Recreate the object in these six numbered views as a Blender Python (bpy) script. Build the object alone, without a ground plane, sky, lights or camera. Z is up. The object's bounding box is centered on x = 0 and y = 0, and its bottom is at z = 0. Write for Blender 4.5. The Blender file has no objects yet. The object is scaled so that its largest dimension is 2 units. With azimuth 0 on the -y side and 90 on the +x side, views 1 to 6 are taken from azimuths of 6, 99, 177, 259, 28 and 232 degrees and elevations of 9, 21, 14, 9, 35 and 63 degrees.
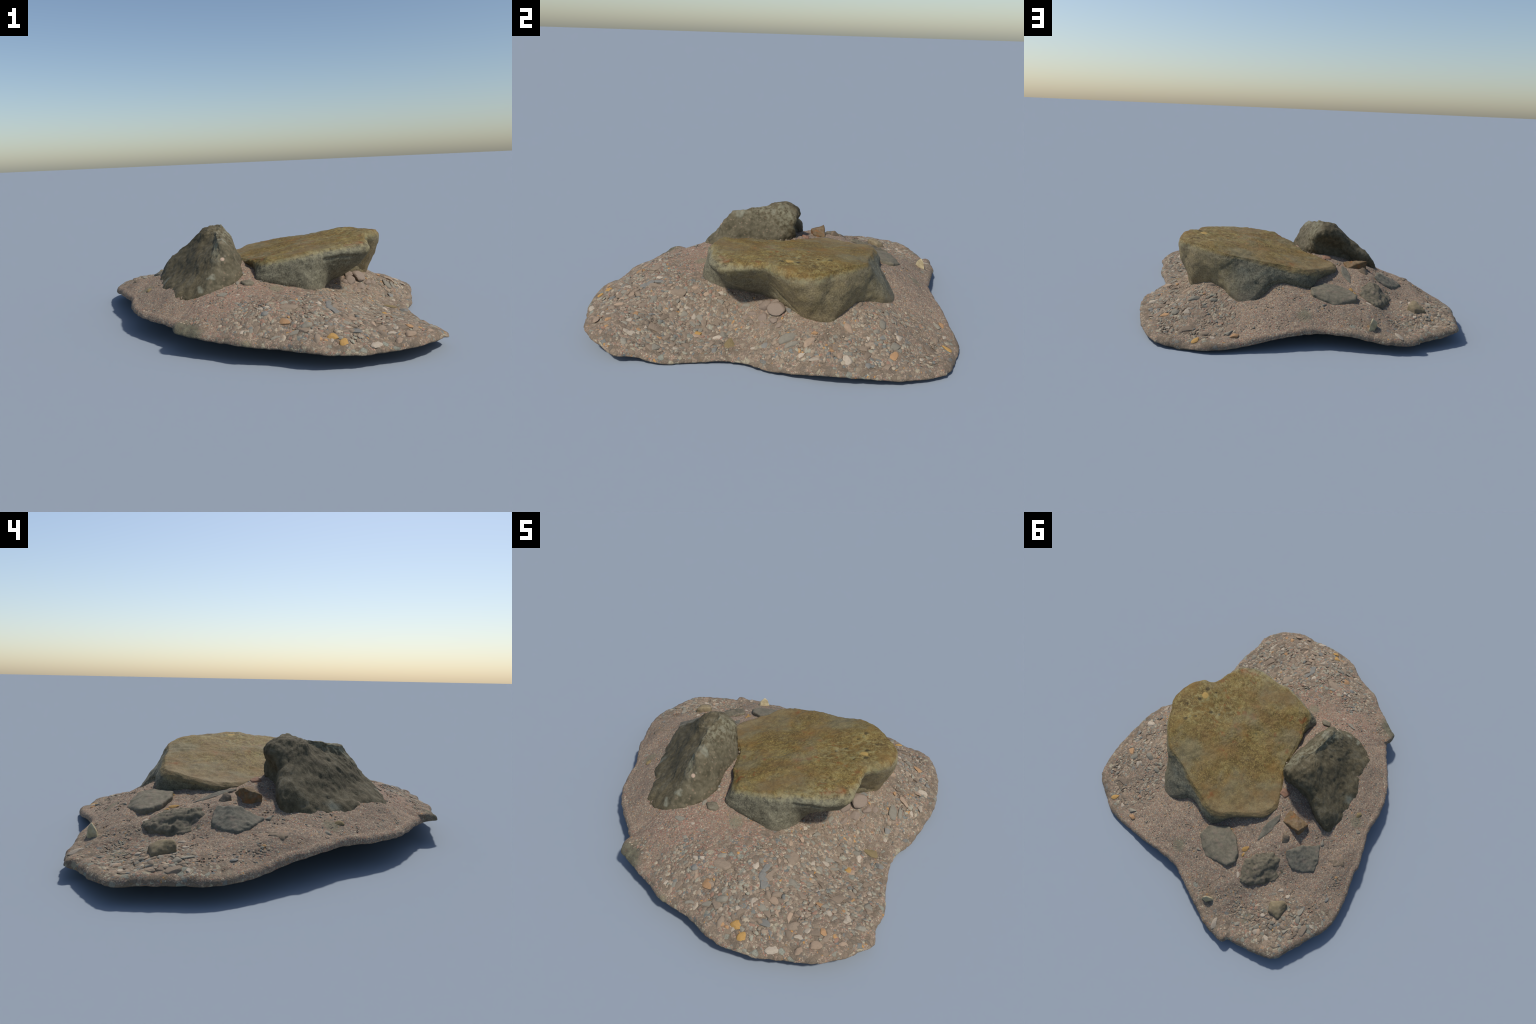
import bpy, bmesh, math, random
import numpy as np
from mathutils import Vector, Matrix, noise

random.seed(11)
rng = np.random.default_rng(7)

# ------------------------------------------------------------------ helpers
def lin(r, g, b, k=1.0):
    f = lambda c: ((c / 255 + 0.055) / 1.055) ** 2.4 if c / 255 > 0.04045 else c / 255 / 12.92
    return (f(r) * k, f(g) * k, f(b) * k, 1.0)

def thin_plate(points, lam):
    """smooth height z(x, y) through a handful of measured survey points"""
    P = np.array(points, float); n = len(P)
    phi = lambda d: np.where(d > 0, d * d * np.log(d + 1e-12), 0)
    K = phi(np.linalg.norm(P[:, None, :2] - P[None, :, :2], axis=2)) + lam * np.eye(n)
    A = np.zeros((n + 3, n + 3)); A[:n, :n] = K; A[:n, n] = 1; A[:n, n + 1:] = P[:, :2]; A[n:, :n] = A[:n, n:].T
    b = np.zeros(n + 3); b[:n] = P[:, 2]; w = np.linalg.solve(A, b)
    def f(x, y):
        q = np.stack([np.ravel(x), np.ravel(y)], 1).astype(float)
        out = np.empty(len(q))
        for s in range(0, len(q), 20000):
            c = q[s:s + 20000]
            d = np.linalg.norm(c[:, None] - P[None, :, :2], axis=2)
            out[s:s + 20000] = phi(d) @ w[:n] + w[n] + c @ w[n + 1:]
        return out
    return f

def catmull_closed(pts, sub):
    P = np.array(pts, float); n = len(P); out = []
    for i in range(n):
        a, b, c, d = P[i - 1], P[i], P[(i + 1) % n], P[(i + 2) % n]
        for t in np.arange(sub) / sub:
            out.append(0.5 * (2 * b + (c - a) * t + (2 * a - 5 * b + 4 * c - d) * t * t + (3 * b - a - 3 * c + d) * t ** 3))
    return np.array(out)

def catmull_open(rows, sub):
    """rows: (k, n, 3) control rings -> smooth rows"""
    R = np.array(rows, float); k = len(R)
    R = np.concatenate([R[:1] * 2 - R[1:2], R, R[-1:] * 2 - R[-2:-1]])
    out = []
    for i in range(1, k):
        a, b, c, d = R[i - 1], R[i], R[i + 1], R[i + 2]
        for t in np.arange(sub) / sub:
            out.append(0.5 * (2 * b + (c - a) * t + (2 * a - 5 * b + 4 * c - d) * t * t + (3 * b - a - 3 * c + d) * t ** 3))
    out.append(R[-2]); return np.array(out)

def fnoise(v, scale, octaves=4, off=0.0):
    return noise.fractal(Vector((v[0] * scale + off, v[1] * scale + off * 1.7, v[2] * scale - off)), 0.6, 2.0, octaves)

def inside(poly, x, y):
    c = False; n = len(poly)
    for i in range(n):
        (x1, y1), (x2, y2) = poly[i], poly[i - 1]
        if (y1 > y) != (y2 > y) and x < (x2 - x1) * (y - y1) / (y2 - y1) + x1: c = not c
    return c

def mesh_object(name, verts, faces, mat, parent, smooth=True):
    me = bpy.data.meshes.new(name)
    me.from_pydata([tuple(map(float, v)) for v in verts], [], faces)
    me.update()
    if smooth:
        me.polygons.foreach_set("use_smooth", [True] * len(me.polygons))
    me.materials.append(mat)
    ob = bpy.data.objects.new(name, me)
    bpy.context.scene.collection.objects.link(ob)
    ob.parent = parent
    return ob

def ring_faces(rows, n, start=0, flip=False):
    F = []
    for k in range(rows - 1):
        for i in range(n):
            j = (i + 1) % n
            q = (start + k * n + i, start + (k + 1) * n + i, start + (k + 1) * n + j, start + k * n + j)
            F.append(q[::-1] if flip else q)
    return F

def roughen(ob, amp, scales, seed, keep=None):
    """push vertices along their normals with layered noise"""
    me = ob.data
    n = len(me.vertices)
    co = np.empty(n * 3); me.vertices.foreach_get("co", co); co = co.reshape(-1, 3)
    no = np.empty(n * 3); me.vertex_normals.foreach_get("vector", no); no = no.reshape(-1, 3)
    d = np.zeros(n)
    for a, s, octv in scales:
        d += np.array([a * fnoise(v, s, octv, seed) for v in co])
    co = co + no * (d * amp)[:, None]
    me.vertices.foreach_set("co", co.ravel()); me.update()

# ------------------------------------------------------------------ node helpers
class Mat:
    def __init__(self, name, rough=0.85, spec=0.25):
        self.m = bpy.data.materials.new(name); self.m.use_nodes = True
        self.t = self.m.node_tree; self.t.nodes.clear()
        self.out = self.n('ShaderNodeOutputMaterial'); self.b = self.n('ShaderNodeBsdfPrincipled')
        self.t.links.new(self.b.outputs[0], self.out.inputs[0])
        self.b.inputs['Roughness'].default_value = rough
        self.b.inputs['Specular IOR Level'].default_value = spec
        self.co = self.n('ShaderNodeTexCoord').outputs['Object']
    def n(self, t): return self.t.nodes.new(t)
    def l(self, a, b): self.t.links.new(a, b)
    def noise(self, scale, detail=5, rough=0.6, dist=0.0, co=None, off=(0, 0, 0)):
        mp = self.n('ShaderNodeMapping'); mp.inputs['Location'].default_value = off
        self.l(co or self.co, mp.inputs['Vector'])
        x = self.n('ShaderNodeTexNoise'); x.inputs['Scale'].default_value = scale; x.inputs['Detail'].default_value = detail
        x.inputs['Roughness'].default_value = rough; x.inputs['Distortion'].default_value = dist
        self.l(mp.outputs[0], x.inputs['Vector']); return x.outputs['Fac']
    def warp(self, amount, scale):
        x = self.n('ShaderNodeTexNoise'); x.inputs['Scale'].default_value = scale; x.inputs['Detail'].default_value = 2
        self.l(self.co, x.inputs['Vector'])
        s = self.n('ShaderNodeVectorMath'); s.operation = 'SUBTRACT'; s.inputs[1].default_value = (.5, .5, .5); self.l(x.outputs['Color'], s.inputs[0])
        m = self.n('ShaderNodeVectorMath'); m.operation = 'SCALE'; m.inputs['Scale'].default_value = amount; self.l(s.outputs[0], m.inputs[0])
        a = self.n('ShaderNodeVectorMath'); a.operation = 'ADD'; self.l(self.co, a.inputs[0]); self.l(m.outputs[0], a.inputs[1])
        return a.outputs[0]
    def voronoi(self, scale, co=None, feature='F1', rnd=1.0):
        x = self.n('ShaderNodeTexVoronoi'); x.feature = feature; x.inputs['Scale'].default_value = scale; x.inputs['Randomness'].default_value = rnd
        self.l(co or self.co, x.inputs['Vector']); return x
    def ramp(self, fac, stops, mode='LINEAR'):
        x = self.n('ShaderNodeValToRGB'); x.color_ramp.interpolation = mode
        e = x.color_ramp.elements
        while len(e) > 1: e.remove(e[-1])
        e[0].position, e[0].color = stops[0][0], stops[0][1]
        for p, c in stops[1:]:
            k = e.new(p); k.color = c
        self.l(fac, x.inputs[0]); return x.outputs[0]
    def step(self, fac, a, b, lo=0.0, hi=1.0):
        x = self.n('ShaderNodeMapRange'); x.interpolation_type = 'SMOOTHSTEP'
        x.inputs[1].default_value, x.inputs[2].default_value, x.inputs[3].default_value, x.inputs[4].default_value = a, b, lo, hi
        self.l(fac, x.inputs[0]); return x.outputs[0]
    def math(self, op, a, b=None):
        x = self.n('ShaderNodeMath'); x.operation = op
        for i, v in enumerate((a, b)):
            if v is None: continue
            if isinstance(v, (int, float)): x.inputs[i].default_value = v
            else: self.l(v, x.inputs[i])
        return x.outputs[0]
    def mix(self, fac, a, b, mode='MIX'):
        x = self.n('ShaderNodeMix'); x.data_type = 'RGBA'; x.blend_type = mode
        ins = [x.inputs[0], x.inputs[6], x.inputs[7]]
        for s, v in zip(ins, (fac, a, b)):
            if isinstance(v, (int, float)): s.default_value = v
            elif isinstance(v, tuple): s.default_value = v
            else: self.l(v, s)
        return x.outputs[2]
    def plane(self, a, b, c, d):
        """a x + b y + c z + d in object space"""
        x = self.n('ShaderNodeVectorMath'); x.operation = 'DOT_PRODUCT'; x.inputs[1].default_value = (a, b, c)
        self.l(self.co, x.inputs[0]); return self.math('ADD', x.outputs['Value'], d)
    def dist(self, p, co=None):
        x = self.n('ShaderNodeVectorMath'); x.operation = 'DISTANCE'; x.inputs[1].default_value = p
        self.l(co or self.co, x.inputs[0]); return x.outputs['Value']
    def finish(self, col, bump=None, strength=0.3, distance=0.004):
        if isinstance(col, tuple): self.b.inputs['Base Color'].default_value = col
        else: self.l(col, self.b.inputs['Base Color'])
        if bump is not None:
            x = self.n('ShaderNodeBump'); x.inputs['Strength'].default_value = strength; x.inputs['Distance'].default_value = distance
            self.l(bump, x.inputs['Height']); self.l(x.outputs[0], self.b.inputs['Normal'])
        return self.m

# ------------------------------------------------------------------ materials
def sand(r, g, b):
    return lin(r * 1.0, g * 1.03, b * 0.972)

def gravel_material():
    m = Mat('gravel_material', 0.92, 0.15)
    w = m.warp(0.012, 45)
    big = m.noise(3.2, 4, 0.6)
    # where the gravel is coarse: towards the +x / -y lobe and the +x edge
    lobe = m.plane(0.62, -0.62, 0, -0.42)
    edge = m.plane(1.0, 0.25, 0, -0.68)
    tail = m.plane(-0.75, 0.62, 0, -0.80)
    coarse = m.math('MAXIMUM', m.math('MAXIMUM', lobe, edge), tail)
    coarse = m.step(m.math('ADD', coarse, m.math('MULTIPLY', m.math('SUBTRACT', big, 0.5), 0.7)), -0.12, 0.22)
    # fine sand: pink-brown grains
    fine = m.voronoi(210, w)
    fcol = m.n('ShaderNodeSeparateColor'); m.l(fine.outputs['Color'], fcol.inputs[0])
    grains = m.ramp(fcol.outputs[0], [(0, sand(122, 102, 92)), (.22, sand(140, 117, 105)), (.45, sand(152, 128, 115)), (.62, sand(126, 108, 100)),
                                    (.74, sand(164, 142, 128)), (.84, sand(142, 98, 88)), (.9, sand(112, 106, 104)), (.95, sand(178, 162, 146)), (.985, sand(172, 124, 84))], 'CONSTANT')
    # redder grain in the sheltered sand in front of the boulders
    redzone = m.step(m.math('ADD', m.dist((0.15, -0.58, 0.22)), m.math('MULTIPLY', big, 0.5)), 0.42, 0.7, 1, 0)
    redgrain = m.math('MULTIPLY', redzone, m.step(fcol.outputs[1], 0.66, 0.68))
    grains = m.mix(m.math('MULTIPLY', redgrain, 0.5), grains, sand(148, 90, 82))
    # medium grit
    mid = m.voronoi(95, w)
    mcol = m.n('ShaderNodeSeparateColor'); m.l(mid.outputs['Color'], mcol.inputs[0])
    grit = m.ramp(mcol.outputs[0], [(0, sand(120, 103, 93)), (.25, sand(137, 117, 105)), (.5, sand(112, 100, 93)), (.62, sand(150, 131, 117)),
                                    (.76, sand(128, 125, 120)), (.86, sand(168, 155, 140)), (.93, sand(104, 108, 112)), (.97, sand(184, 132, 78))], 'CONSTANT')
    midmask = m.step(mcol.outputs[1], 0.55, 0.6)
    col = m.mix(m.math('MULTIPLY', midmask, m.math('ADD', m.math('MULTIPLY', coarse, 0.65), 0.22)), grains, grit)
    # coarse pebbly colour cells
    crs = m.voronoi(44, w)
    ccol = m.n('ShaderNodeSeparateColor'); m.l(crs.outputs['Color'], ccol.inputs[0])
    peb = m.ramp(ccol.outputs[0], [(0, sand(118, 101, 90)), (.4, sand(130, 112, 100)), (.6, sand(108, 95, 87)), (.72, sand(146, 128, 114)),
                                   (.82, sand(134, 134, 128)), (.9, sand(166, 152, 136)), (.96, sand(105, 110, 114))], 'CONSTANT')
    cm = m.math('MULTIPLY', m.step(ccol.outputs[1], 0.5, 0.52), coarse)
    col = m.mix(m.math('MULTIPLY', cm, 0.8), col, peb)
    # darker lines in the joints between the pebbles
    je = m.voronoi(44, w, 'DISTANCE_TO_EDGE'); jm = m.voronoi(95, w, 'DISTANCE_TO_EDGE')
    joint = m.math('MAXIMUM', m.math('MULTIPLY', m.step(je.outputs['Distance'], 0.02, 0.13, 1, 0), m.step(ccol.outputs[1], 0.5, 0.52)),
                   m.math('MULTIPLY', m.step(jm.outputs['Distance'], 0.02, 0.14, 0.7, 0), midmask))
    col = m.mix(m.math('MULTIPLY', m.math('MULTIPLY', joint, coarse), 0.5), col, sand(84, 72, 64))
    # broad tonal drift
    col = m.mix(m.step(m.noise(5.5, 6, 0.65, 0, None, (3, 1, 0)), 0.35, 0.75, 0, 0.35), col, sand(120, 102, 92))
    col = m.mix(m.step(m.noise(9, 5, 0.6, 0, None, (7, 2, 4)), 0.55, 0.8, 0, 0.3), col, sand(160, 138, 124))
    # dark weathered stone that crops out on the rim
    dk = m.math('ADD', m.dist((-0.235, -0.795, 0.11), w), m.math('MULTIPLY', m.noise(16, 4), 0.10))
    col = m.mix(m.step(dk, 0.10, 0.17, 0.85, 0), col, m.ramp(m.noise(40, 5), [(0.3, sand(66, 64, 58)), (.7, sand(104, 100, 86))]))
    # greenish stains left by flush stones
    for p, r in (((0.163, -0.452, 0.235), .045), ((-0.02, 0.79, 0.14), .05), ((-0.62, 0.74, 0.1), .05), ((-0.60, -0.14, 0.175), .045), ((0.06, -0.94, 0.1), .035)):
        d = m.math('ADD', m.dist(p), m.math('MULTIPLY', m.noise(30, 3), r * 0.8))
        col = m.mix(m.step(d, r * 0.8, r * 1.6, 0.6, 0), col, sand(116, 110, 94))
    h = m.math('ADD', m.math('MULTIPLY', fine.outputs['Distance'], -1.2), m.math('MULTIPLY', mid.outputs['Distance'], -1.6))
    h = m.math('ADD', h, m.math('MULTIPLY', m.math('MULTIPLY', crs.outputs['Distance'], -2.4), coarse))
    return m.finish(col, h, 0.28, 0.004)

def slab_material():
    m = Mat('slab_boulder_material', 0.78, 0.3)
    w = m.warp(0.03, 14)
    n1 = m.noise(7, 7, 0.65); n2 = m.noise(38, 6, 0.65, 0, None, (2, 5, 1)); n3 = m.noise(130, 5, 0.6, 0, None, (4, 1, 8))
    # algae-stained bedding plane on top
    top = m.ramp(m.math('ADD', m.math('MULTIPLY', n1, 0.5), m.math('MULTIPLY', n2, 0.5)),
                 [(0.34, lin(82, 68, 42)), (.45, lin(104, 86, 52)), (.52, lin(116, 100, 62)), (.59, lin(130, 115, 76)), (.68, lin(116, 114, 86))])
    top = m.mix(m.step(n3, 0.52, 0.66, 0, 0.7), top, lin(152, 134, 90))
    top = m.mix(m.step(n3, 0.48, 0.34, 0, 0.7), top, lin(70, 59, 38))
    # ochre and rust
    och = m.step(m.noise(9, 5, 0.6, 0, None, (11, 3, 0)), 0.5, 0.68, 0, 0.5)
    top = m.mix(och, top, lin(122, 92, 46))
    rust = m.math('MULTIPLY', m.step(m.noise(20, 4, 0.6, 0.4, None, (1, 9, 3)), 0.60, 0.68), m.step(m.dist((0.25, -0.1, 0.4)), 0.25, 0.5, 1, 0.25))
    top = m.mix(m.math('MULTIPLY', rust, 0.7), top, lin(122, 76, 42))
    # the low -x side of the top is greyer
    grey = m.step(m.math('ADD', m.plane(-0.75, 0.35, 0, 0.02), m.math('MULTIPLY', n1, 0.15)), 0.10, 0.42, 0, 0.6)
    top = m.mix(grey, top, m.mix(n2, lin(112, 98, 82), lin(138, 123, 108)))
    # pale bloom and black pits around the +x corner
    bloom = m.math('MULTIPLY', m.step(m.dist((0.56, 0.13, 0.44)), 0.08, 0.32, 1, 0), m.step(n2, 0.48, 0.66))
    top = m.mix(m.math('MULTIPLY', bloom, 0.4), top, lin(150, 146, 116))
    top = m.mix(m.step(m.dist((0.587, 0.117, 0.444), m.warp(0.02, 40)), 0.016, 0.026, 0.9, 0), top, lin(172, 144, 92))
    for p, r in (((.526, .314, .442), .016), ((.504, .252, .434), .010), ((.475, .157, .422), .013), ((.432, .122, .411), .010), ((.59, .159, .444), .013),
                 ((.612, .077, .452), .018), ((.62, .19, .44), .008), ((.56, .05, .445), .009), ((.5, .2, .43), .006), ((.47, .25, .428), .006), ((.61, .24, .44), .008)):
        top = m.mix(m.step(m.dist(p, m.warp(0.018, 55)), r * 0.55, r * 1.05, 0.85, 0), top, lin(58, 52, 36))
    for p, r in (((.311, .09, .406), .022), ((.288, -.043, .403), .030), ((.33, -.01, .41), .02), ((.229, .256, .391), .013), ((.22, .16, .39), .014), ((.039, .485, .356), .02), ((.596, -.205, .425), .03), ((.55, -.235, .418), .025)):
        top = m.mix(m.step(m.dist(p, m.warp(0.06, 45)), r * 0.3, r * 1.25, 0.8, 0), top, lin(126, 78, 44))
    # flanks: grey-green weathered stone
    fl = m.ramp(m.math('ADD', m.math('MULTIPLY', n1, 0.55), m.math('MULTIPLY', n2, 0.45)),
                [(0.34, lin(72, 68, 54)), (.45, lin(94, 89, 72)), (.54, lin(110, 105, 86)), (.62, lin(126, 122, 102)), (.72, lin(106, 109, 97))])
    fl = m.mix(m.step(n3, 0.52, 0.68, 0, 0.6), fl, lin(146, 140, 114))
    fl = m.mix(m.step(n3, 0.48, 0.32, 0, 0.65), fl, lin(58, 55, 44))
    # the +x corner keeps its yellow lichen down the flank
    yel = m.math('MULTIPLY', m.step(m.plane(0.9, 0.25, 0, -0.42), 0.0, 0.22), m.step(m.noise(24, 6, 0.7, 0, None, (5, 5, 2)), 0.36, 0.66))
    fl = m.mix(m.math('MULTIPLY', yel, 0.75), fl, lin(136, 122, 74))
    # dusty sand on the feet
    dust = m.step(m.math('ADD', m.plane(0, 0, 1, 0), m.math('MULTIPLY', n1, 0.10)), 0.235, 0.29, 0.45, 0)
    fl = m.mix(dust, fl, lin(118, 106, 88))
    # bedding plane mask: measured tilt of the top
    xyz = m.n('ShaderNodeSeparateXYZ'); m.l(m.co, xyz.inputs[0]); X, Y = xyz.outputs[0], xyz.outputs[1]
    curve = m.math('ADD', m.math('MULTIPLY', m.math('MULTIPLY', X, X), -0.0742), m.math('MULTIPLY', m.math('MULTIPLY', X, Y), -0.0113))
    curve = m.math('ADD', curve, m.math('MULTIPLY', m.math('MULTIPLY', Y, Y), 0.0047))
    curve = m.math('ADD', curve, m.math('MULTIPLY', m.math('MULTIPLY', m.math('MULTIPLY', X, X), X), 0.2352))
    pl = m.math('ADD', m.plane(-0.1943, 0.0047, 1.0, -0.3445), curve)
    msk = m.step(m.math('ADD', pl, m.math('MULTIPLY', m.math('SUBTRACT', n2, 0.5), 0.04)), -0.034, -0.012)
    rim = m.math('MULTIPLY', m.step(pl, -0.055, -0.026), m.step(pl, -0.004, -0.018))
    rim = m.math('MULTIPLY', m.math('MULTIPLY', rim, m.step(n2, 0.40, 0.58)), m.step(m.plane(0.6, -0.7, 0, 0.02), -0.1, 0.25, 0.25, 1))
    top = m.mix(1.0, top, (1.0, 0.96, 0.74, 1.0), 'MULTIPLY')
    top = m.mix(m.step(m.noise(4.5, 5, 0.62, 0.3, None, (6, 2, 9)), 0.46, 0.66, 0, 0.6), top, m.mix(n3, lin(92, 86, 62), lin(132, 124, 96)))
    top = m.mix(m.step(m.noise(6, 4, 0.6, 0.3, None, (2, 12, 5)), 0.50, 0.68, 0, 0.5), top, m.mix(n3, lin(92, 70, 38), lin(134, 104, 60)))
    fl = m.mix(m.step(m.plane(0.9, 0.3, 0, -0.45), 0.0, 0.2, 0, 0.75), fl, m.mix(m.step(m.math('ADD', m.math('MULTIPLY', n1, 0.4), m.math('MULTIPLY', n3, 0.6)), 0.36, 0.64), lin(108, 94, 68), lin(152, 135, 100)))
    col = m.mix(msk, fl, top)
    col = m.mix(m.math('MULTIPLY', rim, 0.5), col, lin(146, 140, 108))
    h = m.math('ADD', m.math('MULTIPLY', n2, 1.0), m.math('MULTIPLY', n3, 0.6))
    return m.finish(col, h, 0.4, 0.008)

def upright_material():
    m = Mat('upright_boulder_material', 0.82, 0.25)
    n1 = m.noise(8, 7, 0.65); n2 = m.noise(36, 6, 0.65, 0, None, (2, 5, 1)); n3 = m.noise(120, 5, 0.6, 0, None, (4, 1, 8))
    a = m.math('ADD', m.math('MULTIPLY', n1, 0.5), m.math('MULTIPLY', n2, 0.5))
    dark = m.ramp(a, [(0.34, lin(58, 53, 38)), (.45, lin(79, 71, 52)), (.54, lin(95, 86, 65)), (.63, lin(108, 101, 82)), (.74, lin(90, 91, 80))])
    dark = m.mix(m.step(n3, 0.56, 0.74, 0, 0.5), dark, lin(118, 110, 92))
    dark = m.mix(m.step(n3, 0.44, 0.26, 0, 0.5), dark, lin(50, 47, 37))
    lite = m.ramp(a, [(0.34, lin(66, 62, 46)), (.46, lin(90, 83, 64)), (.56, lin(104, 96, 76)), (.66, lin(116, 110, 92)), (.78, lin(98, 99, 87))])
    sp = m.voronoi(62, m.warp(0.012, 40))
    sc = m.n('ShaderNodeSeparateColor'); m.l(sp.outputs['Color'], sc.inputs[0])
    dots = m.math('MULTIPLY', m.step(sp.outputs['Distance'], 0.42, 0.25), m.step(sc.outputs[0], 0.62, 0.66))
    lite = m.mix(m.math('MULTIPLY', dots, 0.28), lite, m.ramp(sc.outputs[1], [(0, lin(160, 136, 112)), (.6, lin(150, 120, 100)), (.85, lin(166, 160, 140))], 'CONSTANT'))
    # the face turned to the slab is paler and speckled, the outer face is brown-black
    side = m.step(m.math('ADD', m.plane(1.0, -0.22, 0.10, 0.055), m.math('MULTIPLY', m.math('SUBTRACT', n2, 0.5), 0.12)), -0.03, 0.02)
    col = m.mix(side, dark, lite)
    # chalky crest
    crest = m.math('MULTIPLY', m.step(m.math('ABSOLUTE', m.plane(1.0, -0.10, 0.35, -0.025)), 0.0, 0.05, 1, 0), m.step(n2, 0.42, 0.6))
    crest = m.math('MULTIPLY', crest, m.step(m.plane(0, 0, 1, 0), 0.33, 0.44))
    col = m.mix(m.math('MULTIPLY', crest, 0.6), col, lin(136, 133, 110))
    for p, r in (((-.119, -.278, .469), .03), ((-.163, -.462, .30), .02), ((-.212, -.491, .245), .022), ((-.155, -.075, .47), .025), ((-.49, -.19, .24), .04)):
        col = m.mix(m.step(m.dist(p, m.warp(0.06, 30)), r * 0.2, r * 1.4, 0.6, 0), col, lin(140, 140, 122))
    for p, r in (((-.114, -.395, .383), .012), ((-.488, -.151, .251), .009), ((-.454, -.258, .215), .007)):
        col = m.mix(m.step(m.dist(p), r * 0.7, r * 1.1, 0.9, 0), col, lin(186, 160, 138))
    h = m.math('ADD', m.math('MULTIPLY', n2, 1.0), m.math('MULTIPLY', n3, 0.6))
    return m.finish(col, h, 0.45, 0.008)

def stone_material(name, dark, mid, lite, stain=None, rnd=0.0):
    m = Mat(name, 0.85, 0.22)
    n1 = m.noise(22, 6, 0.65); n2 = m.noise(80, 5, 0.6, 0, None, (3, 1, 2))
    a = m.math('ADD', m.math('MULTIPLY', n1, 0.55), m.math('MULTIPLY', n2, 0.45))
    col = m.ramp(a, [(0.32, dark), (.52, mid), (.70, lite)])
    if stain:
        col = m.mix(m.step(m.noise(14, 4, 0.6, 0, None, (8, 8, 1)), 0.46, 0.62, 0, 0.75), col, stain)
    # sand dust lying on it
    col = m.mix(m.step(m.noise(30, 5, 0.65, 0, None, (1, 7, 3)), 0.48, 0.70, 0.05, 0.55), col, lin(132, 115, 100))
    return m.finish(col, a, 0.4, 0.008)

def pebble_material(name, base, spread=0.25):
    """per-pebble tint from Object Info random plus a little mottling"""
    m = Mat(name, 0.85, 0.2)
    info = m.n('ShaderNodeObjectInfo')
    n = m.noise(2.2, 5, 0.65); n2 = m.noise(7, 4, 0.6, 0, None, (2, 2, 5))
    d = tuple(c * (1 - spread) for c in base[:3]) + (1.0,); l = tuple(min(1, c * (1 + spread)) for c in base[:3]) + (1.0,)
    col = m.ramp(info.outputs['Random'], [(0, d), (1, l)])
    col = m.mix(m.step(n, 0.45, 0.7, 0, 0.5), col, tuple(c * 0.72 for c in base[:3]) + (1.0,))
    col = m.mix(m.step(n2, 0.55, 0.75, 0, 0.45), col, tuple(min(1, c * 1.3) for c in base[:3]) + (1.0,))
    return m.finish(col, n2, 0.3, 0.05)

def grit_material():
    m = Mat('grit_material', 0.88, 0.18)
    r = m.n('ShaderNodeNewGeometry').outputs['Random Per Island']
    col = m.ramp(r, [(0, lin(122, 108, 92)), (.18, lin(138, 122, 103)), (.36, lin(116, 104, 90)), (.48, lin(150, 133, 113)), (.60, lin(128, 123, 109)),
                     (.68, lin(146, 141, 123)), (.75, lin(142, 112, 94)), (.81, lin(164, 150, 128)), (.87, lin(112, 112, 105)), (.935, lin(166, 152, 132)), (.955, lin(134, 116, 97)), (.992, lin(170, 132, 88))], 'CONSTANT')
    n = m.noise(120, 4)
    col = m.mix(m.step(n, 0.5, 0.72, 0, 0.4), col, lin(124, 109, 93))
    return m.finish(col, n, 0.2, 0.004)

# ------------------------------------------------------------------ survey points
RIM = [(.9, -.797, .068), (.794, -.888, .069), (.684, -.929, .062), (.576, -.971, .061), (.477, -.993, .066), (.388, -.997, .073), (.309, -.982, .077),
       (.231, -.95, .077), (.102, -.93, .082), (.037, -.925, .088), (-.046, -.878, .088), (-.133, -.848, .092), (-.234, -.804, .1), (-.287, -.786, .111), (-.308, -.74, .112),
       (-.303, -.703, .102), (-.391, -.617, .105), (-.504, -.517, .105), (-.589, -.414, .108), (-.645, -.306, .11), (-.683, -.186, .115), (-.726, -.113, .115),
       (-.801, .003, .113), (-.835, .088, .1), (-.879, .163, .09), (-.928, .26, .075), (-.967, .401, .07), (-.946, .54, .07), (-.921, .691, .066), (-.907, .747, .062),
       (-.872, .786, .062), (-.772, .841, .052), (-.691, .879, .05), (-.642, .897, .044), (-.630, .936, .055), (-.568, .946, .045), (-.472, .951, .052), (-.4, .935, .057),
       (-.294, .92, .075), (-.173, .894, .081), (-.087, .885, .08), (.046, .906, .073), (.18, .942, .056), (.347, .975, .026), (.488, .994, .018), (.635, .958, .008),
       (.742, .921, .016), (.815, .849, .02), (.886, .686, .025), (.925, .507, .040), (.944, .366, .045), (.930, .22, .028), (.914, .085, .017), (.896, .005, .022),
       (.868, -.07, .016), (.872, -.165, .016), (.908, -.322, .006), (.947, -.44, .010), (.947, -.569, .03), (.971, -.655, .04), (.935, -.738, .063)]

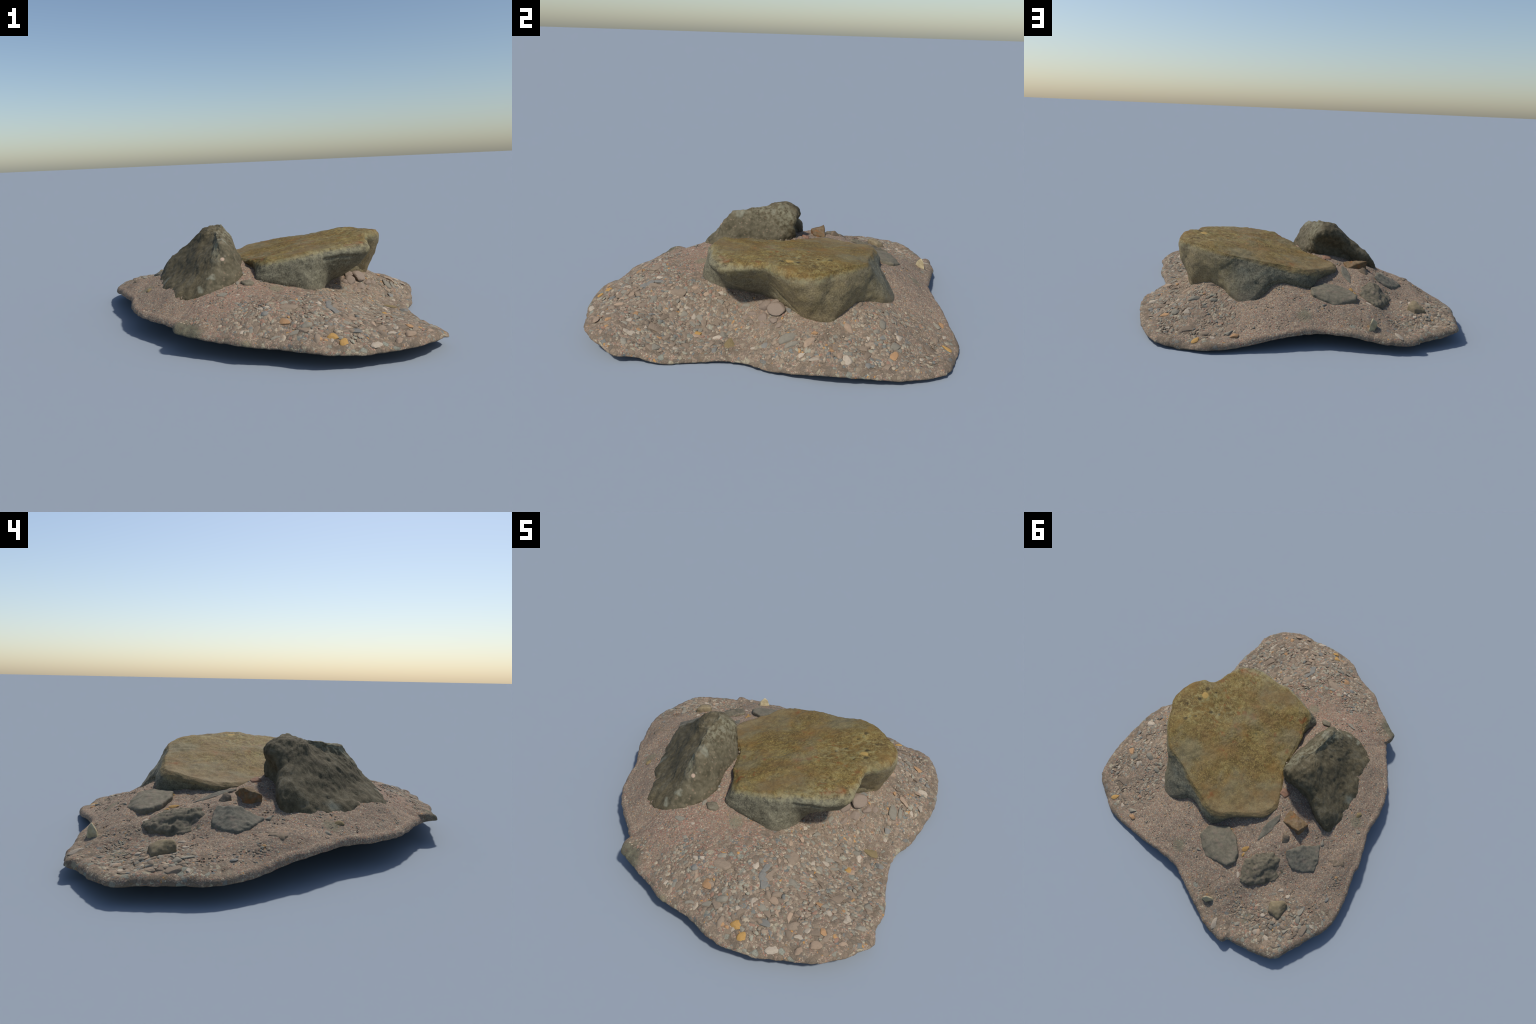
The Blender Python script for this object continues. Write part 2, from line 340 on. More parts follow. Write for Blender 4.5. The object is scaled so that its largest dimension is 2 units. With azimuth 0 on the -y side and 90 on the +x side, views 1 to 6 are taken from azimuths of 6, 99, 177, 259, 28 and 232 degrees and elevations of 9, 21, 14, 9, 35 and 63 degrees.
GROUND = [(.225, -.805, .161), (.483, -.941, .108), (.37, -.931, .121), (.718, -.315, .062), (.705, -.646, .134), (.75, -.535, .088), (.496, -.484, .178),
          (.772, -.834, .111), (.62, -.924, .093), (.767, -.142, .057), (.789, .033, .073), (.778, .146, .125), (.885, .286, .094), (.663, .428, .154),
          (.767, .656, .08), (.637, .678, .115), (.6, .598, .165), (.36, .915, .068), (.562, .924, .042), (.836, .681, .063), (.278, .944, .068), (-.027, .82, .138),
          (-.135, .722, .19), (-.405, .629, .172), (-.325, .503, .211), (-.16, .486, .241), (-.788, .727, .076), (-.529, .905, .082), (-.894, .534, .110),
          (-.91, .494, .108), (-.66, -.109, .158), (-.747, .13, .180), (-.584, -.182, .18), (-.585, .124, .213), (-.538, .643, .116), (-.635, .485, .137),
          (-.693, .476, .131), (-.845, .31, .121), (-.096, -.557, .232), (-.013, -.636, .205), (.109, -.721, .202), (.013, -.419, .260), (.163, -.452, .235),
          (-.174, -.736, .152), (.128, -.763, .191), (.447, -.26, .178), (.503, -.246, .155), (-.052, -.093, .322), (-.218, .105, .308), (.07, -.378, .268),
          (.337, -.387, .214), (.659, .318, .165), (-.454, -.258, .215), (-.549, .07, .233), (-.283, -.5, .212), (-.353, -.469, .217), (-.451, .65, .157), (-.564, .521, .139),
          (-.619, .35, .176), (-.688, .268, .172), (-.477, .22, .246), (-.326, .426, .224), (-.312, .199, .280), (-.758, .609, .114), (-.673, .628, .118), (-.436, .815, .112),
          (.6, .06, .182), (.545, -.01, .178), (.46, -.08, .18), (.47, .03, .2), (.3, .665, .178), (.445, .51, .21), (.2, .6, .21), (-.07, .55, .238), (-.735, .112, .181), (-.8, .107, .146), (-.682, .173, .178),
          (.831, .495, .087), (.816, .571, .072), (.696, .646, .111), (.774, .513, .098), (.866, .284, .09), (.71, .769, .062), (.839, .269, .112),
          (.115, .545, .268), (.155, .565, .256), (.05, .565, .258), (.02, .60, .248), (.576, .390, .206), (.515, .430, .230), (.545, .455, .212), (-.40, .405, .233), (-.455, .355, .240), (-.425, .30, .262), (-.485, .30, .252), (-.37, .30, .264), (-.37, .36, .246), (-.40, .24, .27), (.62, .02, .150), (.58, -.06, .140), (.288, .795, .120), (.23, .776, .142), (.385, .706, .132), (.48, .71, .122), (.608, -.367, .104), (.585, -.458, .120), (.561, -.638, .151), (.743, -.262, .053),
          (.445, -.589, .195), (.474, -.587, .187), (.884, -.635, .082), (.915, -.679, .08)]

CEN = np.array([0.0, 0.05])
LIP = 0.032
survey = list(GROUND)
for x, y, z in RIM:
    survey.append((CEN[0] + (x - CEN[0]) * 0.962, CEN[1] + (y - CEN[1]) * 0.962, z + LIP))
height = thin_plate(survey, 2e-4)

def ground_z(x, y):
    return float(height([x], [y])[0])
def ground_normal(x, y, e=0.012):
    h = height([x + e, x - e, x, x], [y, y, y + e, y - e])
    return Vector((-(h[0] - h[1]) / (2 * e), -(h[2] - h[3]) / (2 * e), 1)).normalized()

# ------------------------------------------------------------------ root
root = bpy.data.objects.new('rocks_on_gravel', None)
bpy.context.scene.collection.objects.link(root)
root['label'] = 'two weathered boulders and stones half buried in pebbly sand'
root['category'] = 'rocks'

M_gravel = gravel_material(); M_slab = slab_material(); M_up = upright_material(); M_grit = grit_material()

# ------------------------------------------------------------------ gravel bed: a curved slab of sand with a rolled rim
def build_gravel():
    rim = catmull_closed(RIM, 12)
    rim[:, 2] -= 0.004
    n = len(rim)
    jit = np.array([fnoise((p[0], p[1], 0), 26, 3, 3.3) for p in rim])
    rad = rim[:, :2] - CEN; L = np.linalg.norm(rad, axis=1, keepdims=True); u = rad / L
    rim[:, :2] += u * (0.003 + jit * 0.005)[:, None]
    rim[:, 2] += 0.003 * np.array([fnoise((p[0], p[1], 5), 22, 2, 8.1) for p in rim])
    L = np.linalg.norm(rim[:, :2] - CEN, axis=1)
    rows = []
    S = np.concatenate([np.linspace(0.02, 0.93, 190), np.linspace(0.9345, 0.962, 8)])
    for s in S:
        xy = CEN + (rim[:, :2] - CEN) * s
        z = height(xy[:, 0], xy[:, 1])
        rows.append(np.column_stack([xy, z]))
    topz = rows[-1][:, 2].copy()
    inset = L * (1 - 0.962)
    # rolled lip in distance from the outline: (fraction of inset, fraction of drop)
    for fi, fz in ((0.80, 0.035), (0.60, 0.10), (0.40, 0.21), (0.22, 0.36), (0.09, 0.55), (0.02, 0.74), (0.0, 0.86), (0.06, 0.96), (0.22, 1.02), (0.5, 1.03)):
        xy = rim[:, :2] - u * (inset * fi)[:, None]
        z = topz + (rim[:, 2] - topz) * fz
        rows.append(np.column_stack([xy, z]))
    # hollow underside follows the top
    for s in np.linspace(0.94, 0.03, 24):
        xy = CEN + (rim[:, :2] - CEN) * s
        z = np.maximum(height(xy[:, 0], xy[:, 1]) - 0.045, rim[:, 2] * (s > 0.9) + 0.004 * (s <= 0.9))
        rows.append(np.column_stack([xy, z]))
    ntop = len(S) + 5
    V = np.concatenate(rows)
    F = ring_faces(len(rows), n)
    V = np.vstack([V, [[CEN[0], CEN[1], ground_z(*CEN)], [CEN[0], CEN[1], ground_z(*CEN) - 0.045]]])
    a, b = len(V) - 2, len(V) - 1; last = (len(rows) - 1) * n
    F += [(a, i, (i + 1) % n) for i in range(n)] + [(b, last + (i + 1) % n, last + i) for i in range(n)]
    ob = mesh_object('gravel_bed', V, F, M_gravel, root)
    # lumpy sand relief, a little stronger where the gravel is coarse
    me = ob.data; N = ntop * n
    co = np.array([v.co[:] for v in me.vertices])
    d = np.zeros(len(co))
    for i in range(N):
        x, y, z = co[i]
        c = min(1, max(0.35, 0.5 + 1.2 * max(0.62 * x - 0.62 * y - 0.42, x + 0.25 * y - 0.68)))
        d[i] = (0.003 + 0.004 * c) * fnoise((x, y, z), 14, 3, 1.0) + c * 0.0024 * fnoise((x, y, z), 48, 3, 4.0)
    co[:, 2] += d
    # the slab rests in a hollow: keep the sand below its underside
    P = np.array([m_[1][:2] for m_ in SLAB]); Q = np.roll(P, -1, axis=0)
    st = SLAB_TOP(co[:, 0], co[:, 1])
    for i in range(N):
        x, y = co[i, :2]
        if -.3 < x < .8 and -.45 < y < .7 and inside(P.tolist(), x, y):
            w = np.array([x, y]) - P; e = Q - P
            t = np.clip((w * e).sum(1) / (e * e).sum(1), 0, 1)[:, None]
            d_in = np.linalg.norm(w - e * t, axis=1).min()
            co[i, 2] = min(co[i, 2], st[i] - 0.015 - 0.9 * min(d_in, 0.12))
    co[:, 2] = np.maximum(co[:, 2], 0.0)
    me.vertices.foreach_set('co', co.ravel()); me.update()
    bm = bmesh.new(); bm.from_mesh(me); bmesh.ops.recalc_face_normals(bm, faces=bm.faces); bm.to_mesh(me); bm.free()
    me.polygons.foreach_set('use_smooth', [True] * len(me.polygons))
    return ob
# ------------------------------------------------------------------ boulders lofted through hand-placed rings
def loft_boulder(name, net, centre, mat, sub_a=10, sub_k=9, top=None, cap_rows=26):
    """net: list of meridians, each T (top edge), E (shoulder), M (mid), L (foot), B (buried)"""
    rings = [catmull_closed([mer[k] for mer in net], sub_a) for k in range(len(net[0]))]
    body = catmull_open(rings, sub_k)
    n = body.shape[1]; T = body[0]
    c = np.array(centre, float)
    cap = []
    tz = top(T[:, 0], T[:, 1]) if top else None
    for s in np.linspace(0.04, 1, cap_rows, endpoint=False):
        xy = c[:2] + (T[:, :2] - c[:2]) * s
        if top:
            z = top(xy[:, 0], xy[:, 1]) + (T[:, 2] - tz) * s ** 4
        else:
            z = c[2] + (T[:, 2] - c[2]) * s
        cap.append(np.column_stack([xy, z]))
    rows = cap + list(body)
    V = np.concatenate(rows + [c[None] if not top else np.array([[c[0], c[1], float(top([c[0]], [c[1]])[0])]])])
    F = ring_faces(len(rows), n)
    a = len(V) - 1
    F += [(a, i, (i + 1) % n) for i in range(n)]
    last = (len(rows) - 1) * n
    F.append(tuple(last + i for i in range(n)))
    ob = mesh_object(name, V, F, mat, root)
    me = ob.data
    bm = bmesh.new(); bm.from_mesh(me); bmesh.ops.recalc_face_normals(bm, faces=bm.faces); bm.to_mesh(me); bm.free()
    me.polygons.foreach_set('use_smooth', [True] * len(me.polygons))
    return ob

SLAB_TOP = thin_plate([(.729, .245, .425), (.526, .314, .442), (.504, .252, .434), (.475, .157, .422), (.432, .122, .411), (.59, .159, .444), (.612, .077, .452),
                       (.311, .09, .406), (.288, -.043, .403), (.229, .256, .391), (.039, .27, .352), (.033, .346, .348), (.106, .038, .363), (-.001, .092, .341),
                       (.039, .485, .356), (.641, .011, .444), (.126, -.319, .378), (-.042, -.119, .333), (.251, .499, .384), (-.068, .528, .33), (-.226, .315, .303), (.596, -.196, .424)], 1e-3)
SLAB = [
    [(.707, .235, .438), (.730, .243, .400), (.712, .250, .30), (.660, .240, .17), (.64, .23, .10)],
    [(.642, .323, .440), (.662, .340, .408), (.663, .345, .30), (.645, .347, .165), (.62, .34, .10)],
    [(.565, .393, .441), (.589, .416, .408), (.606, .414, .30), (.580, .400, .185), (.55, .38, .12)],
    [(.442, .476, .419), (.462, .515, .375), (.476, .508, .30), (.450, .508, .20), (.43, .48, .13)],
    [(.360, .487, .400), (.375, .527, .365), (.388, .568, .29), (.388, .615, .19), (.38, .60, .12)],
    [(.270, .490, .385), (.280, .532, .350), (.290, .597, .27), (.300, .668, .172), (.30, .66, .11)],
    [(.190, .508, .375), (.195, .547, .342), (.202, .600, .27), (.212, .628, .20), (.20, .60, .13)],
    [(.110, .515, .363), (.110, .552, .332), (.106, .570, .285), (.104, .550, .232), (.10, .53, .16)],
    [(.020, .518, .347), (.015, .556, .318), (.010, .574, .28), (.005, .572, .23), (.00, .54, .16)],
    [(-.055, .508, .332), (-.076, .537, .308), (-.077, .550, .275), (-.078, .555, .235), (-.06, .52, .17)],
    [(-.130, .413, .318), (-.156, .427, .298), (-.147, .420, .265), (-.135, .410, .24), (-.12, .40, .18)],
    [(-.213, .305, .302), (-.246, .312, .286), (-.246, .305, .268), (-.240, .300, .255), (-.22, .29, .20)],
    [(-.222, .205, .300), (-.251, .200, .286), (-.251, .200, .275), (-.248, .200, .265), (-.22, .19, .21)],
    [(-.162, .118, .310), (-.185, .110, .298), (-.185, .110, .285), (-.180, .110, .27), (-.16, .11, .22)],
    [(-.100, .045, .320), (-.120, .040, .307), (-.118, .040, .29), (-.112, .040, .28), (-.10, .045, .23)],
    [(-.045, -.045, .330), (-.066, -.047, .317), (-.058, -.045, .30), (-.050, -.045, .29), (-.04, -.04, .24)],
    [(-.010, -.120, .338), (-.036, -.126, .322), (-.022, -.122, .30), (-.016, -.118, .28), (.00, -.11, .24)],
    [(.030, -.188, .350), (.000, -.196, .335), (.012, -.190, .31), (.018, -.188, .28), (.03, -.18, .23)],
    [(.072, -.252, .362), (.040, -.266, .344), (.040, -.280, .31), (.045, -.300, .275), (.06, -.28, .22)],
    [(.125, -.300, .376), (.090, -.345, .350), (.068, -.368, .31), (.055, -.380, .265), (.07, -.36, .20)],
    [(.190, -.312, .388), (.172, -.365, .358), (.154, -.388, .30), (.145, -.397, .245), (.15, -.37, .18)],
    [(.280, -.318, .397), (.268, -.372, .362), (.250, -.388, .30), (.240, -.395, .23), (.24, -.37, .16)],
    [(.345, -.312, .404), (.348, -.358, .372), (.346, -.370, .29), (.338, -.388, .21), (.335, -.37, .15)],
    [(.402, -.298, .408), (.408, -.330, .372), (.405, -.318, .29), (.400, -.300, .195), (.39, -.29, .14)],
    [(.460, -.288, .411), (.475, -.318, .374), (.465, -.272, .292), (.418, -.205, .195), (.41, -.19, .14)],
    [(.530, -.268, .414), (.553, -.300, .376), (.530, -.225, .292), (.435, -.125, .195), (.42, -.11, .14)],
    [(.598, -.210, .421), (.643, -.225, .382), (.580, -.170, .298), (.452, -.07, .195), (.43, -.06, .14)],
    [(.612, -.125, .430), (.650, -.135, .392), (.572, -.085, .315), (.475, -.02, .20), (.44, -.02, .14)],
    [(.622, .012, .449), (.640, .004, .410), (.578, .030, .31), (.535, .055, .20), (.49, .06, .14)],
    [(.672, .063, .454), (.693, .052, .414), (.634, .085, .305), (.578, .110, .19), (.55, .12, .13)],
    [(.706, .135, .449), (.728, .128, .410), (.692, .150, .30), (.632, .175, .175), (.60, .18, .11)],
]
# tighten the top edge: bring the bedding plane close to the shoulder
SLAB = [[tuple(np.array(m_[0]) + 0.38 * np.array([m_[1][0] - m_[0][0], m_[1][1] - m_[0][1], 0.0]))] + m_[1:] for m_ in SLAB]
build_gravel()
slab = loft_boulder('slab_boulder', SLAB, (.25, .10, .4), M_slab, 12, 12, SLAB_TOP, 60)
roughen(slab, 1.0, [(0.006, 5, 3), (0.0040, 15, 3), (0.0016, 55, 4)], 2.0)

def groove(ob, path, width, depth):
    """weathered bedding crack: press the surface in along a polyline"""
    me = ob.data; P = np.array(path, float)
    co = np.array([v.co[:] for v in me.vertices]); no = np.array([n_.vector[:] for n_ in me.vertex_normals])
    best = np.full(len(co), 9.0)
    for a, b in zip(P[:-1], P[1:]):
        e = b - a; t = np.clip(((co - a) @ e) / (e @ e), 0, 1)[:, None]
        best = np.minimum(best, np.linalg.norm(co - (a + t * e), axis=1))
    k = np.clip(1 - best / width, 0, 1) ** 1.5
    co -= no * (k * depth)[:, None]
    me.vertices.foreach_set('co', co.ravel()); me.update()
groove(slab, [(.41, -.335, .355), (.46, -.325, .362), (.50, -.318, .368), (.55, -.305, .362), (.59, -.28, .352)], .018, .014)
groove(slab, [(.43, -.33, .325), (.50, -.30, .330), (.58, -.26, .335)], .014, .010)
groove(slab, [(.60, -.10, .34), (.585, .02, .30), (.60, .10, .25), (.64, .17, .21)], .016, .010)
groove(slab, [(.25, .60, .27), (.20, .61, .24), (.14, .575, .265)], .016, .008)

UPRIGHT = [
    [(-.150, -.16, .483), (-.112, -.16, .450), (-.076, -.17, .39), (-.050, -.18, .32), (-.05, -.18, .25)],
    [(-.160, -.10, .497), (-.120, -.09, .455), (-.085, -.09, .39), (-.055, -.09, .335), (-.06, -.09, .27)],
    [(-.170, -.05, .524), (-.135, -.025, .465), (-.108, -.015, .40), (-.085, -.01, .33), (-.09, -.01, .27)],
    [(-.184, -.03, .524), (-.138, .040, .450), (-.128, .050, .39), (-.135, .060, .33), (-.14, .05, .26)],
    [(-.204, -.008, .524), (-.200, .072, .466), (-.185, .055, .38), (-.175, .060, .315), (-.18, .05, .25)],
    [(-.234, -.010, .521), (-.262, .068, .460), (-.260, .030, .36), (-.270, .035, .30), (-.27, .02, .24)],
    [(-.262, -.025, .516), (-.318, .034, .452), (-.350, .034, .360), (-.362, .040, .28), (-.36, .03, .22)],
    [(-.280, -.050, .508), (-.362, -.008, .432), (-.432, .056, .335), (-.460, .065, .258), (-.45, .05, .20)],
    [(-.292, -.066, .494), (-.400, -.018, .404), (-.508, .050, .312), (-.558, .065, .225), (-.54, .05, .17)],
    [(-.282, -.088, .486), (-.374, -.045, .408), (-.505, -.01, .303), (-.562, .000, .215), (-.54, -.01, .16)],
    [(-.266, -.112, .480), (-.346, -.097, .401), (-.456, -.105, .286), (-.528, -.13, .20), (-.51, -.13, .15)],
    [(-.215, -.14, .477), (-.311, -.173, .384), (-.404, -.208, .280), (-.503, -.24, .195), (-.48, -.23, .15)],
    [(-.192, -.19, .463), (-.268, -.243, .380), (-.332, -.298, .292), (-.405, -.345, .22), (-.39, -.33, .16)],
    [(-.172, -.24, .464), (-.228, -.303, .385), (-.280, -.381, .294), (-.362, -.465, .21), (-.34, -.44, .16)],
    [(-.162, -.28, .465), (-.191, -.346, .394), (-.226, -.423, .301), (-.300, -.515, .20), (-.28, -.48, .15)],
    [(-.152, -.318, .461), (-.162, -.368, .403), (-.180, -.447, .31), (-.200, -.522, .22), (-.19, -.49, .16)],
    [(-.142, -.335, .460), (-.130, -.387, .405), (-.130, -.432, .33), (-.110, -.492, .25), (-.11, -.46, .18)],
    [(-.130, -.32, .466), (-.092, -.360, .420), (-.070, -.390, .34), (-.055, -.432, .268), (-.06, -.41, .20)],
    [(-.130, -.285, .476), (-.094, -.29, .442), (-.056, -.315, .36), (-.025, -.342, .29), (-.03, -.33, .22)],
    [(-.138, -.235, .479), (-.102, -.235, .446), (-.066, -.245, .38), (-.040, -.25, .31), (-.045, -.25, .24)],
]
upright = loft_boulder('upright_boulder', UPRIGHT, (-.188, -.14, .497), M_up, 14, 12, None, 20)
roughen(upright, 1.0, [(0.006, 6, 3), (0.0065, 15, 4), (0.0022, 55, 4)], 9.0)

# ------------------------------------------------------------------ smaller stones: rounded hulls of their corner points
def hull_stone(name, tops, depth, mat, spread=1.12, rough=0.006, seed=1.0, smooth=4):
    P = np.array(tops, float); c = P.mean(0)
    low = P.copy(); low[:, :2] = c[:2] + (P[:, :2] - c[:2]) * spread
    low[:, 2] = np.array([ground_z(x, y) for x, y in low[:, :2]]) - depth
    bm = bmesh.new()
    for p in list(P) + list(low): bm.verts.new(p)
    r = bmesh.ops.convex_hull(bm, input=bm.verts)
    bmesh.ops.delete(bm, geom=[v for v in bm.verts if not v.link_faces], context='VERTS')
    bmesh.ops.recalc_face_normals(bm, faces=bm.faces)
    bmesh.ops.triangulate(bm, faces=bm.faces)
    for _ in range(6):
        long = [e for e in bm.edges if e.calc_length() > 0.010]
        if not long: break
        bmesh.ops.subdivide_edges(bm, edges=long, cuts=1)
        bmesh.ops.triangulate(bm, faces=bm.faces)
    for _ in range(smooth):
        bmesh.ops.smooth_vert(bm, verts=bm.verts, factor=0.5, use_axis_x=True, use_axis_y=True, use_axis_z=True)
    me = bpy.data.meshes.new(name); bm.to_mesh(me); bm.free()
    me.polygons.foreach_set('use_smooth', [True] * len(me.polygons))
    me.materials.append(mat)
    ob = bpy.data.objects.new(name, me); bpy.context.scene.collection.objects.link(ob); ob.parent = root
    roughen(ob, 1.0, [(rough, 16, 3), (rough * 0.5, 50, 3)], seed)
    return ob

M_green = stone_material('green_grey_stone_material', lin(90, 86, 72), lin(113, 107, 90), lin(132, 124, 106))
M_slate = stone_material('slate_stone_material', lin(80, 78, 67), lin(104, 101, 88), lin(124, 120, 104))
M_lumpy = stone_material('lumpy_stone_material', lin(76, 72, 59), lin(104, 98, 81), lin(128, 120, 101))
M_brown = stone_material('rusty_stone_material', lin(82, 66, 44), lin(114, 94, 66), lin(130, 116, 90), lin(138, 88, 42))
M_tan = stone_material('tan_stone_material', lin(104, 92, 70), lin(130, 117, 90), lin(148, 136, 108))
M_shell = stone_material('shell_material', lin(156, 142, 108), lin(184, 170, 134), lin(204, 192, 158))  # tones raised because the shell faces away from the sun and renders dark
M_sandst = stone_material('sandstone_material', lin(116, 98, 86), lin(136, 114, 100), lin(150, 128, 112))
M_dun = stone_material('dun_stone_material', lin(98, 86, 70), lin(118, 104, 86), lin(136, 121, 102))
M_terra = stone_material('terracotta_stone_material', lin(122, 90, 70), lin(142, 106, 84), lin(158, 124, 102))

hull_stone('flat_stone', [(-.069, .592, .249), (-.155, .497, .253), (-.238, .511, .243), (-.320, .562, .226), (-.342, .60, .214), (-.331, .654, .202), (-.264, .683, .196), (-.195, .718, .190), (-.076, .668, .234), (-.2, .6, .236)], .05, M_green, 1.02, 0.004, 3.0, 3)
hull_stone('lumpy_stone', [(-.365, .548, .204), (-.403, .601, .187), (-.444, .648, .168), (-.49, .628, .160), (-.558, .520, .152), (-.572, .414, .168), (-.52, .378, .212), (-.451, .392, .232), (-.406, .444, .228), (-.47, .50, .216)], .05, M_lumpy, 1.02, 0.011, 5.0, 3)
hull_stone('slate_stone', [(-.492, .332, .251), (-.522, .358, .226), (-.591, .366, .196), (-.631, .337, .188), (-.680, .270, .182), (-.650, .211, .198), (-.586, .145, .214), (-.53, .233, .252), (-.535, .285, .256)], .05, M_slate, 1.03, 0.0045, 7.0, 3)
hull_stone('rusty_stone', [(-.465, .216, .320), (-.345, .235, .278), (-.458, .130, .284), (-.315, .160, .296), (-.40, .165, .308), (-.38, .22, .298)], .03, M_brown, 1.02, 0.006, 2.0, 1)
hull_stone('slate_shard', [(-.329, .425, .230), (-.293, .354, .254), (-.287, .292, .276), (-.300, .215, .288), (-.325, .24, .283), (-.340, .30, .266), (-.343, .345, .252)], .03, M_slate, 1.01, 0.002, 8.0, 3)
hull_stone('brown_stone', [(-.424, .290, .302), (-.40, .27, .280), (-.44, .325, .262), (-.468, .30, .262), (-.44, .26, .282)], .03, M_dun, 1.3, 0.004, 4.0)
hull_stone('tan_stone', [(-.650, .580, .156), (-.695, .520, .170), (-.728, .515, .152), (-.680, .625, .140), (-.752, .605, .130), (-.70, .575, .168)], .04, M_tan, 1.08, 0.005, 6.0)
hull_stone('sandstone_lump', [(-.69, .160, .184), (-.735, .155, .187), (-.765, .11, .176), (-.735, .08, .185), (-.70, .11, .188)], .05, M_dun, 1.6, 0.007, 12.0)
hull_stone('limpet_shell', [(-.388, .856, .166), (-.372, .874, .142), (-.396, .868, .143), (-.416, .838, .140), (-.404, .832, .137)], .015, M_shell, 1.5, 0.003, 1.5, 1)
hull_stone('wedge_stone', [(-.022, -.425, .276), (.02, -.40, .279), (.05, -.42, .271), (.04, -.445, .265), (.0, -.455, .267)], .03, M_lumpy, 1.03, 0.003, 9.5)
hull_stone('terracotta_stone', [(-.245, .09, .318), (-.19, .10, .325), (-.195, .14, .314), (-.245, .14, .310)], .03, M_terra, 1.1, 0.004, 3.5)

# pale cobbles heaped in the mouth of the undercut
M_cob = stone_material('pale_cobble_material', lin(118, 104, 92), lin(142, 126, 111), lin(172, 154, 136))
def blob(seed, sub=3, angular=0.25):
    bm = bmesh.new(); bmesh.ops.create_icosphere(bm, subdivisions=sub, radius=1)
    r = random.Random(seed)
    cuts = [(Vector((r.gauss(0, 1), r.gauss(0, 1), r.gauss(0, 1))).normalized(), r.uniform(0.42, 0.8)) for _ in range(10)]
    for v in bm.verts:
        for nrm, d in cuts:
            k = v.co.dot(nrm)
            if k > d: v.co -= nrm * (k - d) * 0.85
        v.co *= 1 + 0.05 * fnoise(v.co, 1.3, 3, seed * 3.1)
    me = bpy.data.meshes.new('pebble_shape'); bm.to_mesh(me); bm.free()
    me.polygons.foreach_set('use_smooth', [True] * len(me.polygons))
    me.set_sharp_from_angle(angle=math.radians(40))
    return me
def place(name, me, mat, x, y, z, sx, sy, sz, rot, nrm=Vector((0, 0, 1))):
    ob = bpy.data.objects.new(name, me); bpy.context.scene.collection.objects.link(ob)
    if not me.materials: me.materials.append(mat)
    ob.parent = root
    q = nrm.to_track_quat('Z', 'Y')
    ob.matrix_world = Matrix.Translation((x, y, z)) @ (q @ Matrix.Rotation(rot, 3, 'Z').to_quaternion()).to_matrix().to_4x4() @ Matrix.Diagonal((sx, sy, sz, 1))
    return ob
for i, (x, y, r, lift) in enumerate([(.602, .062, .044, .55), (.560, .000, .036, .15), (.618, -.005, .030, .0), (.548, .05, .034, .2), (.628, -.06, .020, .0), (.575, -.065, .024, -.1),
                                     (.52, -.02, .022, .0), (.655, .06, .026, -.1), (.60, -.10, .016, .0), (.66, .0, .016, .0), (.69, .09, .020, -.1), (.545, -.105, .015, .0)]):
    me = blob(40 + i); place('pale_cobble', me, M_cob, x, y, ground_z(x, y) + r * lift * 0.6 - r * 0.15, r * 1.25, r, r * 0.75, i * 1.3, ground_normal(x, y, 0.03))

# ------------------------------------------------------------------ pebbles
PM = {'brown': pebble_material('brown_pebble_material', lin(136, 120, 102), 0.15),
      'grey': pebble_material('grey_pebble_material', lin(136, 129, 114), 0.16),
      'pale': pebble_material('pale_pebble_material', lin(172, 158, 139), 0.12),
      'pink': pebble_material('pink_pebble_material', lin(160, 138, 116), 0.12),
      'blue': pebble_material('blue_grey_pebble_material', lin(124, 121, 113), 0.12),
      'orange': pebble_material('orange_pebble_material', lin(168, 132, 96), 0.12),
      'gold': pebble_material('golden_pebble_material', lin(176, 138, 82), 0.1),
      'moss': pebble_material('mossy_pebble_material', lin(128, 112, 80), 0.1)}
shapes = {}
for k, mat in PM.items():
    shapes[k] = []
    for s in range(4):
        me = blob(sum(map(ord, k)) + 17 * s, 3); me.materials.append(mat); shapes[k].append(me)

SLAB_FOOT = [m[3][:2] for m in SLAB]; UP_FOOT = [m[3][:2] for m in UPRIGHT]
SMALL = [((-.2, .6), .15), ((-.47, .5), .13), ((-.59, .26), .11), ((-.39, .18), .09), ((-.30, .3), .10), ((-.43, .29), .05), ((-.70, .57), .07), ((-.39, .85), .05), ((-.735, .12), .08), ((.02, -.42), .05), ((.59, .0), .07)]
RIM2 = [p[:2] for p in RIM]
def free(x, y, margin=1.04):
    if not inside([(CEN[0] + (a - CEN[0]) * 0.95, CEN[1] + (b - CEN[1]) * 0.95) for a, b in RIM2], x, y): return False
    if inside(SLAB_FOOT, x, y) or inside(UP_FOOT, x, y): return False
    return all((x - a) ** 2 + (y - b) ** 2 > r * r for (a, b), r in SMALL)
def coarseness(x, y):
    c = max(0.62 * x - 0.62 * y - 0.42, x + 0.25 * y - 0.68, -0.75 * x + 0.62 * y - 0.80)
    return min(1, max(0, (c + 0.35 * fnoise((x, y, 0), 3.2, 3, 2.2) + 0.12) / 0.34))

count = 0; PEB = []
def pebble(kind, x, y, r, aspect=1.3, rot=None, lift=-0.15, flat=0.5):
    global count
    rr = random.Random(count * 7 + 3); rot = rr.uniform(0, 6.28) if rot is None else rot
    z = ground_z(x, y)
    me = shapes[kind][rr.randrange(4)]
    sz = min(r * flat, 0.012)
    place('pebble', me, None, x, y, z + sz * lift, r * aspect, r, sz, rot, ground_normal(x, y))
    count += 1
    PEB.append((x, y, r * (0.5 + 0.5 * aspect)))

